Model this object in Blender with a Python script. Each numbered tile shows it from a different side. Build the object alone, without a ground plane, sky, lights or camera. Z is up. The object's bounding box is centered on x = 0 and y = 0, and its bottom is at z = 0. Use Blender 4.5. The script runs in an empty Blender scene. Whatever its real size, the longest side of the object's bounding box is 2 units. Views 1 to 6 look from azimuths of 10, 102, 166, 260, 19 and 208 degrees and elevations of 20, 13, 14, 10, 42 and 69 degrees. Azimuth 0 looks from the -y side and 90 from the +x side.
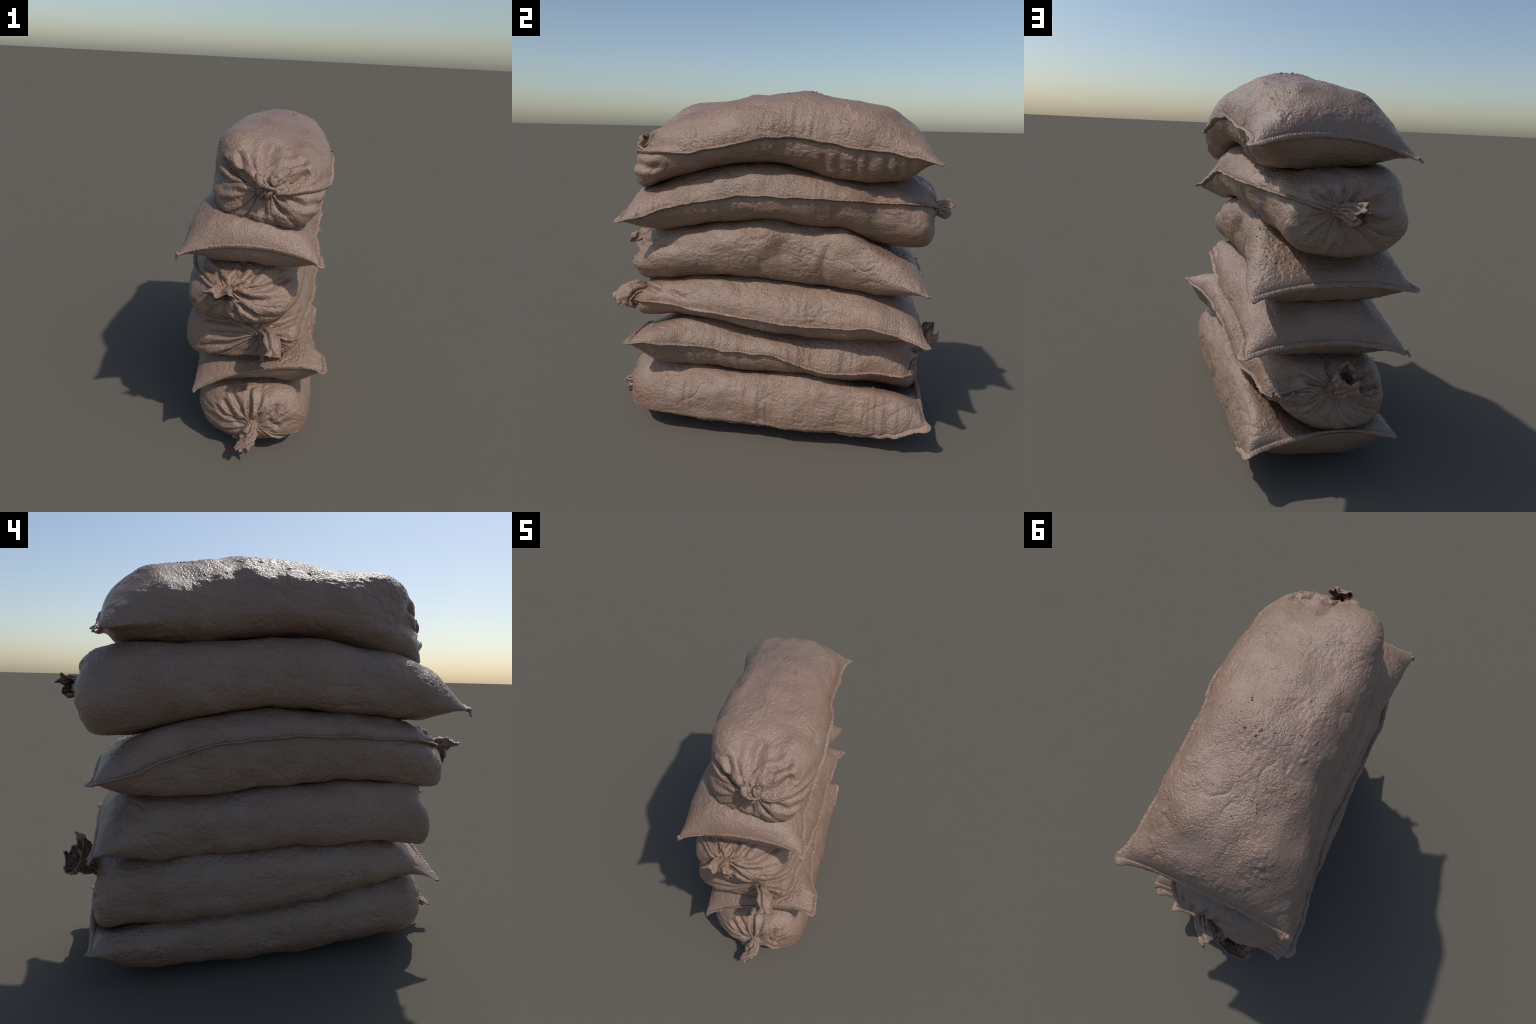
"""A pile of six filled hessian sandbags, stacked flat, tied ends and sewn ends alternating.

Every bag is a loft.  Across the bag a section runs from the right edge over the top to the left
edge and back underneath; along the bag the section goes from the sewn end (flat seam with two ears)
to the shoulder, then closes over a pleated dome into the tied neck, from which a ruffle of loose
cloth sticks out.  Neighbouring bags share the contact surface between them.
"""
import math
import bpy
import numpy as np
from mathutils import Vector

TAU = math.tau


# ------------------------------------------------------------------ small numeric helpers
def curve(points):
    """Smooth (monotone-limited cubic) interpolation through (y, value...) rows, clamped at the ends."""
    p = np.array(sorted(points), float)
    x, f = p[:, 0], p[:, 1:]
    h = np.diff(x)[:, None]
    d = np.diff(f, axis=0) / h
    m = np.zeros_like(f)
    if len(x) > 2:
        a, b = d[:-1], d[1:]
        w1, w2 = 2 * h[1:] + h[:-1], h[1:] + 2 * h[:-1]
        same = a * b > 0
        m[1:-1] = np.where(same, (w1 + w2) / (w1 / np.where(same, a, 1) + w2 / np.where(same, b, 1)), 0)
    m[0], m[-1] = d[0], d[-1]

    def at(y):
        y = np.clip(np.asarray(y, float), x[0], x[-1])
        i = np.clip(np.searchsorted(x, y, side="right") - 1, 0, len(x) - 2)
        hh = (x[i + 1] - x[i])
        t = ((y - x[i]) / hh)[..., None]
        hh = hh[..., None]
        r = (f[i] * (2 * t**3 - 3 * t**2 + 1) + m[i] * hh * (t**3 - 2 * t**2 + t)
             + f[i + 1] * (-2 * t**3 + 3 * t**2) + m[i + 1] * hh * (t**3 - t**2))
        return r[..., 0] if r.shape[-1] == 1 else r
    return at


def smooth(a, b, x):
    t = np.clip((x - a) / (b - a), 0, 1)
    return t * t * (3 - 2 * t)


def noise(p, scale, seed=0):
    """Gradient noise, about -1..1.  p is (..., 3); scale is a number or three numbers (cycles per metre)."""
    q = np.asarray(p, float) * np.asarray(scale, float) + seed * 17.137
    i = np.floor(q).astype(np.int64)
    f = q - i
    u = f * f * f * (f * (f * 6 - 15) + 10)
    out = 0
    for dx in (0, 1):
        for dy in (0, 1):
            for dz in (0, 1):
                h = ((i[..., 0] + dx) * 374761393 + (i[..., 1] + dy) * 668265263
                     + (i[..., 2] + dz) * 2147483647 + seed * 97531) & 0xFFFFFFFF
                h = ((h ^ (h >> 13)) * 1274126177) & 0xFFFFFFFF
                h ^= h >> 16
                a = (h & 1023) * (TAU / 1024)
                c = ((h >> 10) & 1023) / 511.5 - 1
                s = np.sqrt(np.maximum(0, 1 - c * c))
                g = (s * np.cos(a) * (f[..., 0] - dx) + s * np.sin(a) * (f[..., 1] - dy) + c * (f[..., 2] - dz))
                out = out + g * ((u[..., 0] if dx else 1 - u[..., 0]) * (u[..., 1] if dy else 1 - u[..., 1])
                                 * (u[..., 2] if dz else 1 - u[..., 2]))
    return out * 1.6


def unit(v):
    return v / np.maximum(np.linalg.norm(v, axis=-1, keepdims=True), 1e-9)


def grid_normals(P):
    """Outward normals of a grid that is closed round its second axis."""
    du = np.roll(P, -1, 1) - np.roll(P, 1, 1)
    dv = np.gradient(P, axis=0)
    return unit(np.cross(du, dv))


def resample(path, step):
    s = np.concatenate([[0], np.cumsum(np.linalg.norm(np.diff(path[:, :3], axis=0), axis=1))])
    n = max(4, int(s[-1] / step))
    t = np.linspace(0, s[-1], n)
    return np.stack([np.interp(t, s, path[:, k]) for k in range(path.shape[1])], 1), t


def soften(a, times):
    for _ in range(times):
        b = a.copy()
        b[1:-1] = (a[:-2] + 2 * a[1:-1] + a[2:]) / 4
        a = b
    return a


def make_mesh(name, verts, quads, material, parent, smooth_shading=True):
    me = bpy.data.meshes.new(name)
    verts = np.asarray(verts, np.float32)
    quads = np.asarray(quads, np.int32)
    me.vertices.add(len(verts))
    me.vertices.foreach_set("co", verts.ravel())
    k = quads.shape[1]
    me.loops.add(quads.size)
    me.loops.foreach_set("vertex_index", quads.ravel())
    me.polygons.add(len(quads))
    me.polygons.foreach_set("loop_start", np.arange(0, quads.size, k, dtype=np.int32))
    me.update(calc_edges=True)
    me.validate()
    if smooth_shading:
        me.polygons.foreach_set("use_smooth", np.ones(len(quads), bool))
    me.materials.append(material)
    ob = bpy.data.objects.new(name, me)
    bpy.context.scene.collection.objects.link(ob)
    ob.parent = parent
    return ob


def tube_quads(rows, cols, offset=0):
    r, c = np.meshgrid(np.arange(rows - 1), np.arange(cols), indexing="ij")
    a = r * cols + c
    b = r * cols + (c + 1) % cols
    return np.stack([a, b, b + cols, a + cols], -1).reshape(-1, 4) + offset


# ------------------------------------------------------------------ materials
def hessian(name, tint=(1, 1, 1), grain=1.0):
    m = bpy.data.materials.new(name)
    m.use_nodes = True
    t = m.node_tree
    n, l = t.nodes, t.links
    bsdf = n["Principled BSDF"]
    co = n.new("ShaderNodeTexCoord")

    def noise_tex(scale, detail=4.0, rough=0.55, stretch=None):
        tex = n.new("ShaderNodeTexNoise")
        tex.inputs["Scale"].default_value = scale
        tex.inputs["Detail"].default_value = detail
        tex.inputs["Roughness"].default_value = rough
        if stretch:
            mp = n.new("ShaderNodeMapping")
            mp.inputs["Scale"].default_value = stretch
            l.new(co.outputs["Object"], mp.inputs["Vector"])
            l.new(mp.outputs["Vector"], tex.inputs["Vector"])
        else:
            l.new(co.outputs["Object"], tex.inputs["Vector"])
        return tex

    def ramp(src, stops):
        r = n.new("ShaderNodeValToRGB")
        e = r.color_ramp.elements
        while len(e) < len(stops):
            e.new(0.5)
        for el, (pos, col) in zip(e, stops):
            el.position = pos
            el.color = (*col, 1)
        l.new(src, r.inputs["Fac"])
        return r

    def mix(mode, fac, a, b):
        x = n.new("ShaderNodeMix")
        x.data_type, x.blend_type = "RGBA", mode
        for sock, v in ((x.inputs[0], fac), (x.inputs[6], a), (x.inputs[7], b)):
            if isinstance(v, bpy.types.NodeSocket):
                l.new(v, sock)
            else:
                sock.default_value = v if isinstance(v, float) else (*v, 1)
        return x.outputs[2]

    T = lambda c: tuple(a * b for a, b in zip(c, tint))
    patches = ramp(noise_tex(4.2, 5).outputs["Fac"], [(0.3, T((0.268, 0.176, 0.124))), (0.5, T((0.305, 0.205, 0.150))), (0.72, T((0.322, 0.228, 0.178)))])
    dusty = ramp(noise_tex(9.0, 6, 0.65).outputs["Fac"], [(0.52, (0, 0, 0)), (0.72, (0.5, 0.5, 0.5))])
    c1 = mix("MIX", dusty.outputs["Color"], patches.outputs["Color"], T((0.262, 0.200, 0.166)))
    rusty = ramp(noise_tex(23.0, 4).outputs["Fac"], [(0.56, (0, 0, 0)), (0.75, (0.6, 0.6, 0.6))])
    c2 = mix("MIX", rusty.outputs["Color"], c1, T((0.325, 0.185, 0.115)))
    speck = ramp(noise_tex(210.0, 3, 0.6).outputs["Fac"], [(0.32, (0.78, 0.77, 0.76)), (0.55, (1.0, 1.0, 1.0)), (0.8, (1.08, 1.07, 1.05))])
    c3 = mix("MULTIPLY", 1.0, c2, speck.outputs["Color"])
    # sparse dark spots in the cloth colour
    dots = ramp(noise_tex(85.0, 2, 0.5).outputs["Fac"], [(0.70, (0, 0, 0)), (0.74, (1, 1, 1))])
    where = ramp(noise_tex(5.0, 4, 0.6).outputs["Fac"], [(0.50, (0, 0, 0)), (0.60, (0.85, 0.85, 0.85))])
    both = mix("MULTIPLY", 1.0, dots.outputs["Color"], where.outputs["Color"])
    c3 = mix("MIX", both, c3, (0.075, 0.056, 0.044))
    l.new(c3, bsdf.inputs["Base Color"])
    ro = ramp(noise_tex(14.0, 5).outputs["Fac"], [(0.3, (0.27,) * 3), (0.7, (0.43,) * 3)])
    l.new(ro.outputs["Color"], bsdf.inputs["Roughness"])
    bsdf.inputs["Specular IOR Level"].default_value = 0.68

    # fine grain: pebbly felted lumps, stronger in patches, and faint weave threads
    def math_node(op, a, b, c=None):
        x = n.new("ShaderNodeMath")
        x.operation = op
        for k, v in enumerate((a, b, c)):
            if isinstance(v, bpy.types.NodeSocket):
                l.new(v, x.inputs[k])
            elif v is not None:
                x.inputs[k].default_value = v
        return x.outputs[0]

    pebbles = noise_tex(105.0, 2.5, 0.5)
    fine = noise_tex(300.0, 3, 0.6)
    threads = noise_tex(1.0, 1, 0.5, (110, 60, 420))
    patchy = ramp(noise_tex(7.5, 3).outputs["Fac"], [(0.36, (0.35,) * 3), (0.62, (1.0,) * 3)])
    height = math_node("MULTIPLY", pebbles.outputs["Fac"], patchy.outputs["Color"])
    height = math_node("MULTIPLY_ADD", fine.outputs["Fac"], 0.22, height)
    height = math_node("MULTIPLY_ADD", threads.outputs["Fac"], 0.16, height)
    bump = n.new("ShaderNodeBump")
    bump.inputs["Strength"].default_value = min(1.0, 0.9 * grain)
    bump.inputs["Distance"].default_value = 0.0085
    l.new(height, bump.inputs["Height"])
    l.new(bump.outputs["Normal"], bsdf.inputs["Normal"])
    return m


def plain(name, dark, light, scale, roughness):
    m = bpy.data.materials.new(name)
    m.use_nodes = True
    n, l = m.node_tree.nodes, m.node_tree.links
    co, tex, r = n.new("ShaderNodeTexCoord"), n.new("ShaderNodeTexNoise"), n.new("ShaderNodeValToRGB")
    tex.inputs["Scale"].default_value = scale
    tex.inputs["Detail"].default_value = 5
    l.new(co.outputs["Object"], tex.inputs["Vector"])
    l.new(tex.outputs["Fac"], r.inputs["Fac"])
    r.color_ramp.elements[0].position, r.color_ramp.elements[1].position = 0.35, 0.65
    r.color_ramp.elements[0].color, r.color_ramp.elements[1].color = (*dark, 1), (*light, 1)
    bsdf = n["Principled BSDF"]
    l.new(r.outputs["Color"], bsdf.inputs["Base Color"])
    bsdf.inputs["Roughness"].default_value = roughness
    b = n.new("ShaderNodeBump")
    b.inputs["Strength"].default_value, b.inputs["Distance"].default_value = 0.4, 0.004
    l.new(tex.outputs["Fac"], b.inputs["Height"])
    l.new(b.outputs["Normal"], bsdf.inputs["Normal"])
    return m


CLOTH = hessian("hessian_cloth", (.95, .905, .885))
HEM = hessian("hessian_hem", (1.0, .965, .94), 1.5)
RUFFLE = hessian("hessian_ruffle", (0.94, 0.88, 0.84), 1.2)
CORD = plain("jute_cord", (0.10, 0.075, 0.06), (0.23, 0.165, 0.125), 120, 0.8)
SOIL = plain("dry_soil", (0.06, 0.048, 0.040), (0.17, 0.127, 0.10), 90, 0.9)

# ------------------------------------------------------------------ contact surfaces between the bags
# rows: y, height near the left edge, in the middle, near the right edge
GROUND_CONTACT = [(-.85, .11, .095, .14), (-.6, .07, .035, .10), (-.4, .05, .014, .075), (-.2, .04, .009, .065), (0, .035, .007, .065),
                  (.2, .03, .007, .065), (.4, .03, .012, .075), (.6, .035, .03, .09), (.85, .06, .07, .14)]
CONTACT_12 = [(-.85, .39, .44, .45), (-.65, .40, .43, .415), (-.5, .39, .42, .405), (-.35, .37, .40, .395), (-.15, .34, .37, .375),
              (0, .32, .36, .376), (.2, .312, .36, .39), (.35, .30, .34, .375), (.5, .28, .295, .362), (.65, .265, .23, .368), (.85, .28, .20, .375)]
CONTACT_23 = [(-.85, .56, .57, .67), (-.7, .58, .59, .678), (-.5, .625, .655, .687), (-.35, .625, .66, .686), (-.2, .62, .645, .658),
              (0, .615, .63, .628), (.2, .60, .62, .618), (.4, .597, .62, .622), (.6, .57, .60, .63), (.85, .58, .60, .595)]
CONTACT_34 = [(-.88, .91, .79, .88), (-.75, .90, .80, .895), (-.6, .91, .86, .91), (-.4, .92, .91, .92), (-.2, .91, .92, .922),
              (0, .90, .92, .916), (.2, .878, .905, .90), (.4, .872, .89, .89), (.6, .865, .88, .88), (.85, .865, .87, .87)]
CONTACT_45 = [(-.85, 1.20, 1.19, 1.17), (-.6, 1.21, 1.21, 1.195), (-.4, 1.228, 1.24, 1.23), (-.2, 1.243, 1.255, 1.262), (0, 1.253, 1.272, 1.278),
              (.2, 1.24, 1.26, 1.252), (.37, 1.215, 1.22, 1.245), (.55, 1.175, 1.14, 1.165), (.7, 1.14, 1.075, 1.11), (.85, 1.135, 1.05, 1.10)]
CONTACT_56 = [(-.85, 1.49, 1.46, 1.43), (-.65, 1.51, 1.475, 1.455), (-.53, 1.53, 1.525, 1.498), (-.39, 1.55, 1.55, 1.539), (-.28, 1.57, 1.57, 1.568), (-.15, 1.58, 1.58, 1.588),
              (0, 1.58, 1.58, 1.583), (.2, 1.561, 1.55, 1.54), (.37, 1.543, 1.525, 1.501), (.6, 1.535, 1.515, 1.493), (.85, 1.525, 1.52, 1.52)]
# the tied end of the top bag sags over the bag below
UNDERSIDE_6 = [(-.85, 1.46, 1.40, 1.385), (-.65, 1.50, 1.445, 1.43), *CONTACT_56[2:]]
TOP_SURFACE = [(-.85, 1.84, 1.82, 1.70), (-.6, 1.87, 1.85, 1.73), (-.45, 1.90, 1.885, 1.79), (-.33, 1.905, 1.90, 1.84), (-.25, 1.905, 1.91, 1.865),
               (-.15, 1.915, 1.935, 1.885), (0, 1.915, 1.95, 1.895), (.15, 1.905, 1.96, 1.90), (.3, 1.875, 1.935, 1.885), (.5, 1.845, 1.895, 1.86), (.65, 1.82, 1.87, 1.835), (.85, 1.80, 1.86, 1.82)]

# ------------------------------------------------------------------ the bags, bottom to top
# sewn: which way the sewn end points.  edges: y, left x, right x, left z, right z.
# end: reference y of the end seam and how far it arches above the line between the ears; ears: how far each ear lies beyond that y.
# swell: how far behind the end seam the bag reaches its full height (upper, lower sheet).
# sides: flat part of the half width and roundness of the flank: upper left, upper right, lower left, lower right.
# sag: how far the belly of the tied end hangs down.  neck: where the cloth is tied; ruffle: spine of the loose cloth beyond the tie.
BAGS = [
    dict(sewn=+1, end=(.81, .06), ears=(.01, .07), swell=(.14, .18), end_round=2.1, seam="right", top=CONTACT_12, bottom=GROUND_CONTACT,
         sides=((.68, 2.3), (.60, 2.3), (.60, 2.2), (.36, 2.0)),
         edges=[(-.62, -.27, .425, .24, .13), (-.4, -.31, .415, .22, .13), (-.1, -.345, .39, .20, .12), (.2, -.37, .375, .19, .115),
                (.45, -.395, .36, .185, .12), (.65, -.42, .345, .185, .14), (.81, -.45, .327, .19, .20)],
         shoulder=-.60, sag=.0, dome=(2.5, 2.6), neck=(.11, -.865, .195), neck_radius=.035, dimple=.02, pleats=17, pleat_height=.026, twist=.03,
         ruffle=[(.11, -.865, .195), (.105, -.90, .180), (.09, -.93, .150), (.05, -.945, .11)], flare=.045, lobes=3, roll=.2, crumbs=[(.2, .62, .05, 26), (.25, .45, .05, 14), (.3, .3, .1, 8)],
         seam_tuck=26, creases=[(.009, .016, (-.141, -.84, .293), (-.023, -.862, .236), (.05, -.87, .19)), (.011, .022, (-.091, -.832, .341), (-.024, -.865, .266), (.07, -.87, .21)),
                  (.010, .018, (-.05, -.794, .388), (.018, -.847, .316), (.074, -.868, .215)), (.012, .024, (.063, -.768, .407), (.082, -.841, .334), (.09, -.87, .23)),
                  (.014, .030, (.165, -.864, .30), (.12, -.87, .22)), (.010, .016, (.254, -.82, .357), (.227, -.838, .304), (.15, -.865, .20)),
                  (.009, .015, (.319, -.785, .35), (.25, -.84, .31), (.17, -.86, .203)), (.012, .018, (.20, -.862, .25), (.281, -.845, .204))]),
    dict(sewn=-1, end=(-.80, .065), ears=(.055, -.055), swell=(.2, .14), seam="right", top=CONTACT_23, bottom=CONTACT_12,
         sides=((.66, 2.2), (.50, 1.8), (.72, 2.4), (.62, 2.0)),
         edges=[(-.80, -.27, .488, .385, .575), (-.66, -.28, .475, .46, .588), (-.5, -.335, .405, .48, .566), (-.36, -.358, .38, .47, .557), (-.2, -.378, .35, .46, .533), (.01, -.405, .33, .45, .529),
                (.13, -.41, .322, .44, .50), (.24, -.42, .312, .43, .462), (.4, -.42, .295, .42, .442), (.6, -.39, .235, .40, .45)],
         bumps=[(-.10, .80, .28, .12, .03), (.13, .77, .43, .10, -.035)],
         shoulder=.58, sag=.025, dome=(2.3, 5.0), neck=(-.10, .83, .475), neck_radius=.04, dimple=.03, pleats=19, pleat_height=.028, twist=.06,
         ruffle=[(-.10, .84, .475), (-.12, .865, .495), (-.145, .895, .53), (-.18, .925, .575)], flare=.085, lobes=2, roll=.9,
         creases=[(.012, .018, (.143, .79, .383), (.053, .811, .40), (-.03, .824, .451), (-.06, .82, .46)), (.010, .018, (-.046, .812, .347), (-.08, .826, .436)),
                  (.010, .016, (-.104, .824, .349), (-.108, .817, .43)), (.012, .020, (.094, .801, .536), (.011, .826, .512), (-.06, .824, .485)),
                  (.012, .020, (-.088, .728, .591), (-.072, .798, .574), (-.09, .82, .51)), (.012, .018, (-.346, .792, .463), (-.27, .815, .453), (-.16, .82, .47))]),
    dict(sewn=+1, end=(.78, .06), ears=(.02, .06), swell=(.14, .14), seam="right", top=CONTACT_34, bottom=CONTACT_23,
         sides=((.66, 2.2), (.50, 1.9), (.76, 2.5), (.60, 2.0)),
         edges=[(-.62, -.34, .318, .74, .80), (-.48, -.36, .335, .74, .765), (-.33, -.37, .345, .74, .757), (-.18, -.375, .344, .74, .741), (-.03, -.38, .341, .73, .731), (.14, -.38, .33, .72, .722),
                (.28, -.38, .324, .74, .716), (.42, -.40, .324, .74, .723), (.54, -.42, .327, .72, .739), (.65, -.44, .322, .69, .71), (.78, -.468, .352, .635, .672)],
         bumps=[(.22, -.77, .85, .09, -.03)],
         shoulder=-.57, sag=.04, dome=(2.4, 6.0), neck=(.12, -.79, .785), neck_radius=.04, dimple=.04, pleats=13, pleat_height=.03, twist=-.02,
         ruffle=[(.12, -.79, .785), (.155, -.83, .785), (.182, -.865, .76), (.187, -.88, .715)], flare=.075, lobes=2, roll=.6, tails=[[(-.472, .82, .64), (-.488, .825, .615)]],
         creases=[(.012, .020, (-.235, -.758, .825), (-.128, -.782, .827), (-.02, -.798, .835)), (.014, .022, (-.202, -.787, .743), (-.014, -.80, .761), (.07, -.80, .78)),
                  (.012, .022, (.16, -.80, .81), (.245, -.766, .845), (.32, -.623, .822)), (.012, .015, (.30, -.60, .84), (.30, -.48, .80)), (.012, .015, (-.10, -.79, .68), (.06, -.80, .75))]),
    dict(sewn=+1, end=(.78, .055), ears=(.01, .045), swell=(.13, .13), seam="left", top=CONTACT_45, bottom=CONTACT_34,
         sides=((.66, 2.2), (.55, 2.2), (.72, 2.4), (.55, 2.0)),
         edges=[(-.62, -.345, .29, 1.10, 1.05), (-.47, -.355, .315, 1.131, 1.06), (-.3, -.36, .315, 1.138, 1.08), (-.1, -.365, .295, 1.143, 1.09), (.1, -.365, .27, 1.125, 1.09),
                (.27, -.395, .265, 1.109, 1.07), (.4, -.415, .275, 1.077, 1.04), (.53, -.435, .29, 1.036, 1.02), (.65, -.46, .32, .985, .99), (.78, -.482, .335, .95, .937)],
         shoulder=-.46, sag=.06, dome=(1.5, 4.0), neck=(-.08, -.86, 1.06), neck_radius=.04, dimple=.03, pleats=12, pleat_height=.03, twist=.04,
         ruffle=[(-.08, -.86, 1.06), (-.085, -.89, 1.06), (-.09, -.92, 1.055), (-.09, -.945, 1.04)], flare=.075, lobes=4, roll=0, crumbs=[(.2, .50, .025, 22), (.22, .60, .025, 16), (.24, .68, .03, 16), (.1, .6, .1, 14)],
         bumps=[(.08, -.83, .88, .13, .02), (.22, -.78, 1.10, .08, -.02), (.28, .10, 1.10, .10, -.022), (.22, .44, 1.18, .07, .012), (.27, .70, 1.08, .07, .012)],
         creases=[(.012, .026, (-.033, -.859, 1.037), (.134, -.861, 1.025), (.277, -.771, 1.032)), (.012, .020, (-.02, -.859, 1.05), (.123, -.817, 1.079), (.245, -.677, 1.115)),
                  (.012, .022, (-.03, -.859, 1.01), (.083, -.875, .943), (.12, -.87, .90)), (.013, .020, (-.052, -.861, .98), (.0, -.86, .90), (.05, -.85, .83)),
                  (.014, .024, (-.11, -.85, 1.095), (-.195, -.785, 1.149), (-.251, -.747, 1.159)), (.014, .028, (-.05, -.85, 1.10), (-.009, -.80, 1.15), (-.012, -.72, 1.20)),
                  (.012, .022, (-.085, -.85, 1.10), (-.165, -.785, 1.153)), (.016, .020, (.03, -.845, 1.09), (.08, -.75, 1.16)), (.035, .009, (.29, -.07, 1.03), (.254, .043, 1.094), (.247, .068, 1.18)), (.018, .010, (.242, .319, 1.168), (.263, .286, 1.042), (.196, .297, .924))]),
    dict(sewn=-1, end=(-.85, .07), ears=(.055, -.045), swell=(.12, .14), seam="right", top=CONTACT_56, bottom=CONTACT_45,
         sides=((.58, 2.2), (.52, 1.9), (.60, 2.3), (.58, 2.1)),
         edges=[(-.85, -.345, .42, 1.262, 1.252), (-.72, -.342, .388, 1.30, 1.285), (-.6, -.335, .352, 1.35, 1.335), (-.46, -.335, .354, 1.38, 1.358), (-.32, -.335, .347, 1.39, 1.388), (-.08, -.34, .35, 1.40, 1.421),
                (.05, -.35, .332, 1.40, 1.418), (.18, -.37, .325, 1.39, 1.417), (.31, -.395, .305, 1.38, 1.414), (.44, -.415, .28, 1.37, 1.407), (.6, -.435, .18, 1.35, 1.395)],
         bumps=[(.13, .76, 1.38, .11, -.04), (-.26, .82, 1.33, .11, .035)],
         shoulder=.55, sag=.035, dome=(2.6, 5.0), neck=(-.05, .865, 1.345), neck_radius=.035, dimple=.03, pleats=14, pleat_height=.022, twist=.02,
         ruffle=[(-.05, .865, 1.345), (-.075, .895, 1.345), (-.105, .92, 1.34), (-.135, .945, 1.335)], flare=.04, lobes=2, roll=.5, tails=[[(-.345, -.915, 1.275), (-.352, -.925, 1.235)]],
         creases=[(.010, .016, (.075, .824, 1.454), (.044, .859, 1.402), (-.02, .87, 1.375)), (.010, .018, (-.013, .859, 1.449), (-.005, .871, 1.404), (-.03, .87, 1.375)), (.012, .018, (-.087, .837, 1.464), (-.06, .873, 1.40)),
                  (.012, .014, (-.211, .839, 1.477), (-.18, .86, 1.42)), (.012, .014, (.094, .844, 1.312), (-.03, .865, 1.335)), (.010, .014, (-.05, .87, 1.32), (-.056, .875, 1.243)),
                  (.012, .012, (-.05, .86, 1.22), (-.02, .82, 1.15)), (.012, .012, (-.12, .878, 1.355), (-.259, .864, 1.396)), (.012, .016, (-.12, .885, 1.33), (-.29, .883, 1.292))]),
    dict(sewn=+1, end=(.775, .075), ears=(-.015, .05), swell=(.26, .15), end_round=1.85, seam="right", top=TOP_SURFACE, bottom=UNDERSIDE_6,
         sides=((.50, 2.4), (.50, 2.4), (.42, 2.0), (.55, 2.0)),
         edges=[(-.56, -.25, .395, 1.68, 1.568), (-.43, -.265, .405, 1.69, 1.619), (-.3, -.285, .40, 1.69, 1.661), (-.18, -.295, .393, 1.69, 1.684), (-.05, -.302, .383, 1.69, 1.71), (.07, -.308, .355, 1.68, 1.723),
                (.18, -.305, .337, 1.67, 1.717), (.3, -.34, .335, 1.66, 1.701), (.43, -.375, .33, 1.64, 1.679), (.56, -.41, .313, 1.62, 1.664), (.68, -.435, .315, 1.59, 1.645), (.785, -.446, .34, 1.57, 1.61)],
         bumps=[(.14, -.62, 1.80, .14, -.05), (-.12, -.58, 1.84, .10, .02), (.30, -.60, 1.72, .09, .015), (.17, -.79, 1.47, .14, .03), (.08, .14, 1.975, .06, .022), (.11, .60, 1.87, .07, .022), (.09, .62, 1.84, .05, .01), (.20, -.22, 1.90, .06, .012), (-.20, -.50, 1.89, .07, .025), (.33, -.60, 1.77, .06, .018), (.0, -.17, 1.95, .06, .014), (.30, .75, 1.68, .05, .01), (.24, .38, 1.88, .06, .014), (-.25, .25, 1.85, .06, .012)],
         shoulder=-.38, sag=.12, dome=(1.85, 5.5), neck=(.09, -.76, 1.61), neck_radius=.045, dimple=.02, pleats=14, pleat_height=.036, twist=.03,
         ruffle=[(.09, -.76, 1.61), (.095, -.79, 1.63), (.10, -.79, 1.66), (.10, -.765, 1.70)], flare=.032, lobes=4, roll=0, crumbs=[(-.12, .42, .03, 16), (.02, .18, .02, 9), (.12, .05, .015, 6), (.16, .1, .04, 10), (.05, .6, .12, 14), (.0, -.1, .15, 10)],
         tails=[[(-.445, .78, 1.58), (-.468, .785, 1.555)]],
         creases=[*[(.015, .009, (.33, y, 1.655), (.29, y + .004, 1.60), (.24, y + .008, 1.53)) for y in (.27, .35, .44, .49, .59, .645, .70)],
                  (.016, .034, (-.186, -.651, 1.749), (-.063, -.74, 1.691), (.03, -.775, 1.635)), (.014, .018, (-.067, -.728, 1.717), (.028, -.775, 1.666)),
                  (.013, .016, (-.18, -.72, 1.60), (-.038, -.776, 1.607), (.04, -.78, 1.61)), (.026, .024, (.09, -.76, 1.70), (.087, -.60, 1.804), (.101, -.52, 1.843)),
                  (.018, .018, (.14, -.69, 1.748), (.237, -.65, 1.756), (.29, -.581, 1.776)), (.022, .030, (.15, -.775, 1.63), (.252, -.723, 1.675), (.315, -.649, 1.721)),
                  (.014, .026, (.14, -.785, 1.585), (.304, -.733, 1.55), (.38, -.58, 1.56)), (.014, .016, (.09, -.78, 1.56), (.10, -.75, 1.48)),
                  (.014, .020, (.13, -.785, 1.57), (.22, -.76, 1.51), (.30, -.70, 1.47)), (.016, .018, (.01, -.771, 1.662), (-.059, -.709, 1.769), (-.081, -.681, 1.817))]),
]
LABEL = "filled brown hessian sandbag with tied neck and sewn seam"

ROUND = 400          # vertices round a bag
STEP = 0.0052        # row spacing along a bag


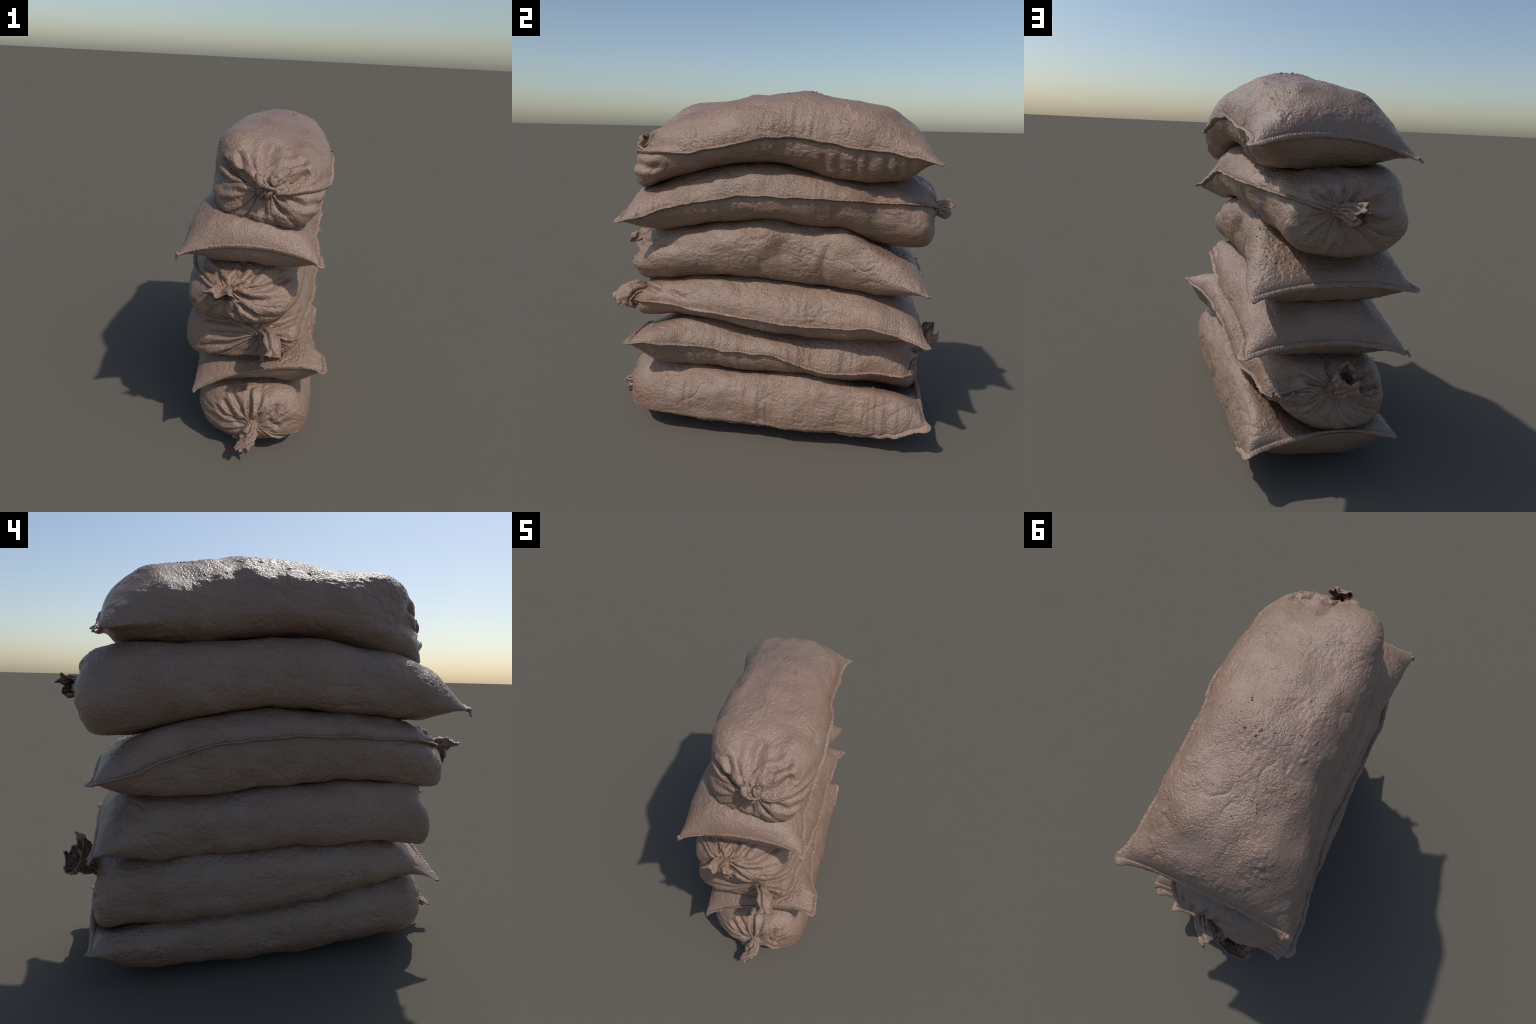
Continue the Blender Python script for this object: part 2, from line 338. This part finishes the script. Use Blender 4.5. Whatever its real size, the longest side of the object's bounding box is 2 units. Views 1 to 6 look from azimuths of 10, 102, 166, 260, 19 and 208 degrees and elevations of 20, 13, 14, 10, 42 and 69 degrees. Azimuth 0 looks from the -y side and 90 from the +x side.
def build_bag(index, bag):
    rng = np.random.default_rng(100 + index)
    s = bag["sewn"]
    top, bottom, edges = curve(bag["top"]), curve(bag["bottom"]), curve(bag["edges"])
    y_end, arch = bag["end"]
    ear_left, ear_right = bag["ears"]
    y_sh = bag["shoulder"]
    half = ROUND // 2

    # --- sections from the sewn end to the shoulder
    length = abs(y_end - y_sh)
    rows_body = int(length / STEP)
    t = np.linspace(0, 1, rows_body) ** 1.15
    dist = t * length
    ys = y_end - s * dist
    dense = np.linspace(0, math.pi, 361)
    P = np.zeros((rows_body, ROUND, 3))
    U = np.zeros((rows_body, ROUND))
    for j, (y, d) in enumerate(zip(ys, dist)):
        xl, xr, zl, zr = edges(y)
        blend = float(smooth(0, .30, d))
        u = np.cos(dense)
        for side, table in ((0, top), (1, bottom)):
            swell = max(.02, max(0.0, 1 - (1 - min(d / bag["swell"][side], 1)) ** 2.2) ** .62)
            g = np.ones_like(u)
            for sign, (flat_part, roundness) in ((-1, bag["sides"][2 * side]), (1, bag["sides"][2 * side + 1])):
                fp0, round0 = ((.12, bag.get("end_round", 1.45)) if side == 0 else (.35, 1.9))
                fp = fp0 + (flat_part - fp0) * blend
                roundness = round0 + (roundness - round0) * blend
                w = np.clip((sign * u - fp) / (1 - fp), 0, 1)
                g = np.where(sign * u > fp, np.maximum(0, 1 - w ** roundness) ** (1 / roundness), g)
            hl, hc, hr = table(y)
            k = np.clip(u / .75, -1.15, 1.15)
            h = hc + (hr - hl) / 2 * k + ((hr + hl) / 2 - hc) * k * k
            e = zl + (zr - zl) * (u + 1) / 2 + arch * math.exp(-(d / .16) ** 2) * (1 - u * u)
            x = (xl + xr) / 2 + (xr - xl) / 2 * u
            z = e + (h - e) * g * swell
            slant = (ear_left + (ear_right - ear_left) * (u + 1) / 2) * math.exp(-d / .25)
            tip = .016 * np.abs(u) ** 6 * math.exp(-(d / .1) ** 1.5)
            yy = y + s * (slant + tip)
            ring = np.stack([x, yy, z], 1)
            arc = np.concatenate([[0], np.cumsum(np.linalg.norm(np.diff(ring[:, [0, 2]], axis=0), axis=1))])
            want = np.linspace(0, arc[-1], half + 1)[:-1]
            pts = np.stack([np.interp(want, arc, ring[:, k2]) for k2 in range(3)], 1)
            uu = np.interp(want, arc, u)
            if side == 0:
                P[j, :half], U[j, :half] = pts, uu
            else:
                # underside runs back from the left edge to the right edge
                want = np.linspace(0, arc[-1], half + 1)[1:]
                pts = np.stack([np.interp(want, arc, ring[:, k2]) for k2 in range(3)], 1)
                P[j, half:], U[j, half:] = pts[::-1], np.interp(want, arc, u)[::-1]
    # --- dome that closes over to the neck
    neck = np.array(bag["neck"])
    S = P[-1]
    rows_dome = int((abs(neck[1] - y_sh) + .25) / STEP)
    phi = np.linspace(0, math.pi / 2, rows_dome + 1)[1:]
    flat = np.array([neck[0], 0, neck[2]])
    rad = np.linalg.norm((S - flat)[:, [0, 2]], axis=1)
    r0 = bag["neck_radius"] / rad
    # the upper and the lower half of the dome may be differently blunt
    lower = smooth(-.06, .06, neck[2] - S[:, 2])
    power = 2 / (bag["dome"][0] * (1 - lower) + bag["dome"][1] * lower)
    rho_v = np.cos(phi)[:, None] ** power
    out_v = np.sin(phi)[:, None] ** power
    rho, out = rho_v.mean(1), out_v.mean(1)
    dome = np.zeros((rows_dome, ROUND, 3))
    for i in range(rows_dome):
        scale = r0 + (1 - r0) * rho_v[i]
        dome[i, :, 0] = neck[0] + (S[:, 0] - neck[0]) * scale
        dome[i, :, 2] = neck[2] + (S[:, 2] - neck[2]) * scale - bag["sag"] * lower * out_v[i] * rho_v[i] ** .6
        rise = abs(neck[1] - y_sh) * out_v[i] + bag["dimple"] * np.sin(math.pi * np.minimum(1, out_v[i])) * 0.9
        dome[i, :, 1] = S[:, 1] * 0 + y_sh - s * rise
    P = np.concatenate([P, dome])
    U = np.concatenate([U, np.repeat(U[-1:], rows_dome, 0)])
    rows = len(P)
    closing = np.concatenate([np.ones(rows_body), rho])          # 1 on the body, 0 at the neck
    along = np.concatenate([dist, length + out * abs(neck[1] - y_sh)])

    # --- large shape: lumps of the filling
    N = grid_normals(P)
    if (N[rows_body // 2, half // 2, 2]) < 0:
        P, U = P[:, ::-1].copy(), U[:, ::-1].copy()
        P, U = np.roll(P, 1, 1), np.roll(U, 1, 1)
        N = grid_normals(P)
    sd = index * 11
    is_top = index == len(BAGS) - 1
    lump = noise(P, (4.5, 3.2, 5), sd + 1) * .010 + noise(P, (9, 7, 9), sd + 2) * .008
    lump *= smooth(.01, .14, along)[:, None]
    P = P + N * lump[..., None]

    # --- pleats running into the neck
    frac = np.arange(ROUND) / ROUND
    cells = np.sort((np.arange(bag["pleats"]) + rng.uniform(-.36, .36, bag["pleats"])) / bag["pleats"]) % 1
    cells = np.sort(cells)
    reach = rng.uniform(.35, 1.0, len(cells))
    tall = rng.uniform(.35, 1.5, len(cells))
    kind = rng.uniform(0, 1, len(cells))
    fold = np.zeros((rows, ROUND))
    for j in range(rows_body - 40, rows):
        rr = closing[j]
        f = (frac + bag["twist"] * (1 - rr) + .008 * np.sin(frac * TAU * 3 + rr * 5 + index)) % 1
        i = np.searchsorted(cells, f, side="right") - 1
        lo = cells[i]
        hi = cells[(i + 1) % len(cells)]
        w = (hi - lo) % 1
        w = np.where(w == 0, 1, w)
        tt = ((f - lo) % 1) / w * 2 - 1
        i = i % len(cells)
        puff = np.sqrt(np.maximum(0, 1 - tt * tt))
        flap = ((tt + 1) / 2) ** .8 * (1 - smooth(.80, 1.0, (tt + 1) / 2)) * 1.25
        puff = np.where(kind[i] > .5, flap, puff)
        win = smooth(reach[i] * 1.08, reach[i] * .45, rr) if rr < 1 else np.zeros(ROUND)
        room = np.minimum(bag["pleat_height"] * tall[i], .55 * w * TAU * np.maximum(bag["neck_radius"], rr * .26))
        fold[j] = (puff - .55) * room * win
    N = grid_normals(P)
    P = P + N * fold[..., None]

    # --- named dents and bumps
    N = grid_normals(P)
    for (x, y, z, r, a) in bag.get("bumps", ()):
        dd = np.linalg.norm(P - np.array([x, y, z]), axis=-1)
        fall = np.exp(-(dd / r) ** 2) if r > .075 else np.exp(-1.3 * dd / r)
        P = P + N * (a * fall * smooth(.03, .30, closing)[:, None])[..., None]

    P = press_creases(P, bag.get("creases", ()))
    # relax the folded end a little so that the folds stay cloth-like
    soft = smooth(rows_body - 60, rows_body - 10, np.arange(rows))[:, None, None]
    for _ in range(5):
        Q = P.copy()
        Q[1:-1] = (P[:-2] + 2 * P[1:-1] + P[2:]) / 4
        Q = (np.roll(Q, 1, 1) + 2 * Q + np.roll(Q, -1, 1)) / 4
        P = P + (Q - P) * soft

    # --- puckers beside the seams, wrinkles, felted surface
    edge_close = np.exp(-((1 - np.abs(U)) / .16)) * (np.abs(U) < 2)
    side_sign = 1 if bag["seam"] == "right" else -1
    at_seam = np.where(U * side_sign > 0, 1.0, .25)
    end_close = np.exp(-along / .06)[:, None]
    pp = P * np.array([1, 1, 1])
    pucker = (noise(pp, (3, 21, 3), sd + 3) + .5 * noise(pp, (4, 47, 4), sd + 13)) * smooth(-.25, .45, noise(pp, (3, 4, 3), sd + 14)) * edge_close * at_seam * .009 * smooth(0, .03, along)[:, None] * np.where(closing < 1, 0.3, 1)[:, None]
    pucker = pucker + noise(pp, (26, 3, 3), sd + 4) * end_close * .005 * smooth(.015, .06, along)[:, None]
    wrinkle = noise(pp, (16, 13, 20), sd + 5)
    wrinkle = (np.abs(wrinkle) ** 1.2 * np.sign(wrinkle)) * .0034 - np.maximum(0, .10 - np.abs(noise(pp, (8, 7, 9), sd + 15))) * .035 * smooth(.0, .4, noise(pp, 4, sd + 16))
    patch = smooth(-.35, .45, noise(pp, 5.5, sd + 6))
    felt = noise(pp, (50, 40, 55), sd + 7) * .0019 + noise(pp, (95, 80, 100), sd + 8) * .0012
    crust = np.maximum(0, noise(pp, 70, sd + 9) - .25) * .006
    weight = smooth(.004, .035, along)[:, None]
    N = grid_normals(P)
    P = P + N * (pucker + wrinkle * weight + (felt * (.5 + patch) + crust * patch * np.clip(N[..., 2] * .8 + .4, 0.1, 1)) * weight)[..., None]

    empty = bpy.data.objects.new("sandbag", None)
    empty.empty_display_size = .2
    empty["label"] = LABEL
    empty["category"] = "sandbag"
    bpy.context.scene.collection.objects.link(empty)
    base = P.reshape(-1, 3)
    empty.location = (float(base[:, 0].mean()), float(base[:, 1].mean()), float(base[:, 2].min()))
    origin = np.array(empty.location)

    quads = tube_quads(rows, ROUND)
    k = np.arange(half - 1) + 1
    lid = np.stack([k, (ROUND - k) % ROUND, (ROUND - k - 1) % ROUND, k + 1], -1)
    lid = lid[(lid[:, 3] < half)]
    lid = lid[:, ::-1]
    # close the throat under the tie with a shallow inner ring
    throat = P[-1].mean(0) + (P[-1] - P[-1].mean(0)) * .05 + np.array([0, s * .01, 0])
    verts = np.concatenate([base, throat])
    last, n0 = (rows - 1) * ROUND, rows * ROUND
    i0 = np.arange(ROUND)
    i1 = (i0 + 1) % ROUND
    plug = np.stack([last + i0, last + i1, n0 + i1, n0 + i0], -1)
    make_mesh("sack_body", verts - origin, np.concatenate([quads, lid, plug]), CLOTH, empty)

    build_seam(index, bag, P, half, rows_body, empty, origin)
    build_neck(index, bag, empty, origin)
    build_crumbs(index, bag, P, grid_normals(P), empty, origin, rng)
    return P


def press_creases(P, creases):
    """Sharp folds: each crease is a polyline laid on the cloth, pressed in along its length with a raised lip beside it."""
    for (width, depth, *points) in creases:
        width = max(width, .0115)
        flat = P.reshape(-1, 3)
        pts, _ = resample(np.array(points, float), .008)
        pts = np.stack([flat[np.argmin(((flat - q) ** 2).sum(1))] for q in pts])
        pts = soften(pts, 2)
        s = np.concatenate([[0], np.cumsum(np.linalg.norm(np.diff(pts, axis=0), axis=1))])
        fade = smooth(-.003, .03, s) * smooth(-.003, .03, s[-1] - s)
        lo, hi = pts.min(0) - .09, pts.max(0) + .09
        near = np.where(((P > lo) & (P < hi)).all(-1))
        V = P[near]
        best, who = np.full(len(V), 9.0), np.zeros(len(V), int)
        for k, q in enumerate(pts):
            d = np.linalg.norm(V - q, axis=1)
            m = d < best
            best[m], who[m] = d[m], k
        N = grid_normals(P)[near]
        lip = .45 * np.exp(-((best - 2.3 * width) / (1.2 * width)) ** 2)
        P = P.copy()
        P[near] += N * ((lip - np.exp(-(best / width) ** 1.3)) * depth * fade[who])[:, None]
    return P


def build_seam(index, bag, P, half, rows_body, parent, origin):
    """The overlocked hem: down the seam side from the neck to the ear, then across the sewn end."""
    right = 0 if P[20, 0, 0] > P[20, half, 0] else half
    start, stop = (right, half - right) if bag["seam"] == "right" else (half - right, right)
    tuck = bag.get("seam_tuck", 0)
    col = np.full(len(P), start)
    if tuck:
        # this seam has rolled under the bag away from the ear
        down = 1 if P[len(P) // 3, (start + 6) % ROUND, 2] < P[len(P) // 3, (start - 6) % ROUND, 2] else -1
        r = np.arange(len(P)) / rows_body
        col = (start + down * (tuck * smooth(.0, .75, r)).astype(int)) % ROUND
    allrows = np.arange(len(P))
    side = soften(P[allrows, col], 6)[::-1]
    # across the end: along the upper sheet
    cols = np.arange(0, half + 1)
    if start == half:
        cols = cols[::-1]
    endline = P[0, cols]
    n_side = grid_normals(P)[allrows, col][::-1]
    inner = P[14, cols]
    n_end = unit(endline - inner)
    keep = len(side) - 1
    path = np.concatenate([side[:keep], endline])
    outw = np.concatenate([n_side[:keep], n_end])
    outw = unit(soften(outw, 12))
    both, s = resample(np.concatenate([path, outw], 1), .0028)
    path, outw = both[:, :3], unit(both[:, 3:])
    path = soften(path, 2)
    tang = unit(np.gradient(path, axis=0))
    outw = unit(outw - tang * (outw * tang).sum(1, keepdims=True))
    upw = np.cross(tang, outw)
    total = s[-1]
    # wider at the ears
    corner_s = np.linalg.norm(np.diff(side, axis=0), axis=1).sum()
    ear = np.exp(-((s - corner_s) / .03) ** 2) + np.exp(-((s - total) / .025) ** 2)
    fade = smooth(0, .06, s) * (.15 + .85 * smooth(-.001, .009, total - s))
    nz = noise(path, 40, index + 31)
    nf = noise(path, 120, index + 32)
    width = (.0142 + .0022 * nz + .0022 * nf + .006 * ear) * fade
    thick = (.0066 + .0014 * np.sin(s * TAU / .012 + nz * 2) + .0010 * nf) * fade
    lean = noise(path, 9, index + 33) * .35
    K = 12
    ang = np.arange(K) / K * TAU
    V = np.zeros((len(path), K, 3))
    for i, a in enumerate(ang):
        ca, sa = math.cos(a), math.sin(a)
        off = (ca + .55) * width
        hh = sa * thick * (1 - .25 * ca)
        V[:, i] = path + outw * off[:, None] + upw * (hh + lean * np.maximum(0, off))[:, None]
    V += (noise(V, 150, index + 34) * .0016)[..., None] * unit(V - path[:, None])
    verts = V.reshape(-1, 3)
    quads = tube_quads(len(path), K)
    make_mesh("seam", verts - origin, quads, HEM, parent)
    # small tails of twisted hem at the ears
    tails = bag.get("tails", ())
    for tip in tails:
        base = path[np.argmin(np.linalg.norm(path - np.array(tip[0]), axis=1))]
        build_tail(index, base, np.array(tip), parent, origin)


def build_tail(index, base, tip, parent, origin):
    pts = np.concatenate([base[None], np.asarray(tip).reshape(-1, 3)])
    t = np.linspace(0, 1, len(pts))
    tt = np.linspace(0, 1, 26)
    path = soften(np.stack([np.interp(tt, t, pts[:, k]) for k in range(3)], 1), 8)
    tang = unit(np.gradient(path, axis=0))
    side = unit(np.cross(tang, [0.2, 0.3, 1.0]))
    up = np.cross(side, tang)
    K = 12
    a = np.arange(K) / K * TAU
    r = .011 - .004 * tt
    r[-1] = .001
    r[-2] *= .8
    V = path[:, None] + (side[:, None] * np.cos(a)[None, :, None] * 1.2 + up[:, None] * np.sin(a)[None, :, None] * .7) * r[:, None, None]
    V += (noise(V, 110, index + 51) * .003)[..., None] * unit(V - path[:, None])
    make_mesh("seam_tail", V.reshape(-1, 3) - origin, tube_quads(len(tt), K), HEM, parent)


def build_neck(index, bag, parent, origin):
    """The loose cloth beyond the tie: a crumpled, flaring tube with thickness, and the cord round its foot."""
    spine = np.array(bag["ruffle"])
    seg = np.concatenate([[0], np.cumsum(np.linalg.norm(np.diff(spine, axis=0), axis=1))])
    c = curve([(a, *p) for a, p in zip(seg, spine)])
    rows, cols = 46, 150
    t = np.linspace(-.22, 1, rows)
    path = np.stack([c(max(0, q) * seg[-1]) for q in t])
    d0 = unit(spine[1] - spine[0])
    path[t < 0] += d0 * (t[t < 0] * seg[-1])[:, None]
    tang = unit(np.gradient(path, axis=0))
    side = unit(np.cross(tang, [.15, .1, 1.0]))
    up = np.cross(side, tang)
    th = np.arange(cols) / cols * TAU
    r0 = bag["neck_radius"]
    ring = np.stack([np.cos(th), np.sin(th), np.zeros(cols)], 1)
    V = np.zeros((rows, cols, 3))
    sd = index * 7 + 3
    rim = 1 + .42 * noise(np.stack([np.cos(th) * 1.1, np.sin(th) * 1.1, th * 0 + sd], 1), 1.0, sd) + .10 * noise(ring * 4, 1.0, sd + 1)
    for j, q in enumerate(t):
        grow = max(0.0, q)
        fold = noise(np.stack([np.cos(th) * 1.5, np.sin(th) * 1.5, th * 0 + grow * .9], 1), 1.3, sd + 2)
        pleat = np.cos(th * 10 + 2.6 * fold + sd)
        lobes = np.cos(th * bag["lobes"] + sd * 1.7 + .8 * grow)
        r = r0 * .70 * (1 + .35 * (abs(q) if q < 0 else 0)) + bag["flare"] * grow ** 1.15 * (.75 + .45 * lobes + .40 * fold)
        r = r + pleat * (.006 + .004 * min(1, grow * 3)) * (1 - .5 * grow)
        r = np.maximum(r, .006)
        ahead = grow * seg[-1] * (rim - 1) * .9
        flat = 1 - .35 * grow
        ca, sa = np.cos(th), np.sin(th) * flat
        cr, sr = math.cos(bag["roll"]), math.sin(bag["roll"])
        V[j] = (path[j] + side[j] * ((ca * cr - sa * sr) * r)[:, None] + up[j] * ((ca * sr + sa * cr) * r)[:, None] + tang[j] * ahead[:, None])
    grow = np.clip(t, 0, 1)[:, None, None]
    V0 = V
    V = V + np.stack([noise(V0, 15, sd + 5), noise(V0, 15, sd + 6), noise(V0, 15, sd + 7)], -1) * .020 * grow
    V = V + np.stack([noise(V0, 38, sd + 11), noise(V0, 38, sd + 12), noise(V0, 38, sd + 13)], -1) * .010 * grow
    V = V + np.stack([noise(V0, 90, sd + 8), noise(V0, 90, sd + 9), noise(V0, 90, sd + 10)], -1) * .0028
    N = grid_normals(V)
    thick = .0045
    W = V - N * thick
    allv = np.concatenate([V.reshape(-1, 3), W.reshape(-1, 3)])
    n = rows * cols
    outer = tube_quads(rows, cols)
    inner = tube_quads(rows, cols, n)[:, ::-1]
    i = np.arange(cols)
    j = (i + 1) % cols
    o = (rows - 1) * cols
    lip = np.stack([o + i, o + j, n + o + j, n + o + i], -1)
    make_mesh("tied_neck", allv - origin, np.concatenate([outer, inner, lip]), RUFFLE, parent)
    # cord: three turns round the neck
    turns = 3
    m = 60 * turns
    a = np.linspace(0, TAU * turns, m)
    base = spine[0] + d0 * .012
    s0, u0 = unit(np.cross(d0, [.15, .1, 1.0])), None
    u0 = np.cross(s0, d0)
    rr = r0 * .92 + .002 * np.sin(a * 5 + index)
    cp = base + s0 * (np.cos(a) * rr * 1.08)[:, None] + u0 * (np.sin(a) * rr * .9)[:, None] + d0 * ((a / a[-1] - .5) * .014 + .003 * np.sin(a * 2.3))[:, None]
    tg = unit(np.gradient(cp, axis=0))
    sx = unit(np.cross(tg, d0))
    ux = np.cross(sx, tg)
    K = 8
    ka = np.arange(K) / K * TAU
    C = cp[:, None] + (sx[:, None] * np.cos(ka)[None, :, None] + ux[:, None] * np.sin(ka)[None, :, None]) * (.0030 + .0006 * np.sin(a * 14))[:, None, None]
    make_mesh("tie_cord", C.reshape(-1, 3) - origin, tube_quads(m, K), CORD, parent)


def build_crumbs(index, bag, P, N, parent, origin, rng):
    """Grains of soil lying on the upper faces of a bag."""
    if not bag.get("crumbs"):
        return
    unit_pts = []
    rings, segs = 5, 8
    for a in range(rings + 1):
        f = math.pi * a / rings
        for b in range(segs):
            g = TAU * b / segs
            unit_pts.append((math.sin(f) * math.cos(g), math.sin(f) * math.sin(g), math.cos(f)))
    unit_pts = np.array(unit_pts)
    faces = tube_quads(rings + 1, segs)[:, ::-1]
    V, F = [], []
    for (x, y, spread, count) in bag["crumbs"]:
        pts = P[..., :2].reshape(-1, 2)
        for _ in range(count):
            w = np.array([x, y]) + rng.normal(0, spread, 2)
            d = np.linalg.norm(pts - w, axis=1) + (N[..., 2].reshape(-1) < .05) * 9
            k = int(np.argmin(d))
            p, nn = P.reshape(-1, 3)[k], N.reshape(-1, 3)[k]
            size = .0015 + .0036 * rng.uniform(0, 1) ** 2.2
            shape = unit_pts * size * rng.uniform(.7, 1.4, 3)
            shape = shape * (1 + .35 * noise(unit_pts, 1.7, int(rng.integers(999))))[:, None]
            F.append(faces + len(V) * len(unit_pts))
            V.append(shape + p + nn * size * -.15)
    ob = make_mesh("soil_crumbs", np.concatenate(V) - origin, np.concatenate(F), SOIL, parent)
    ob["kind"] = "stuff"


for i, b in enumerate(BAGS):
    build_bag(i, b)
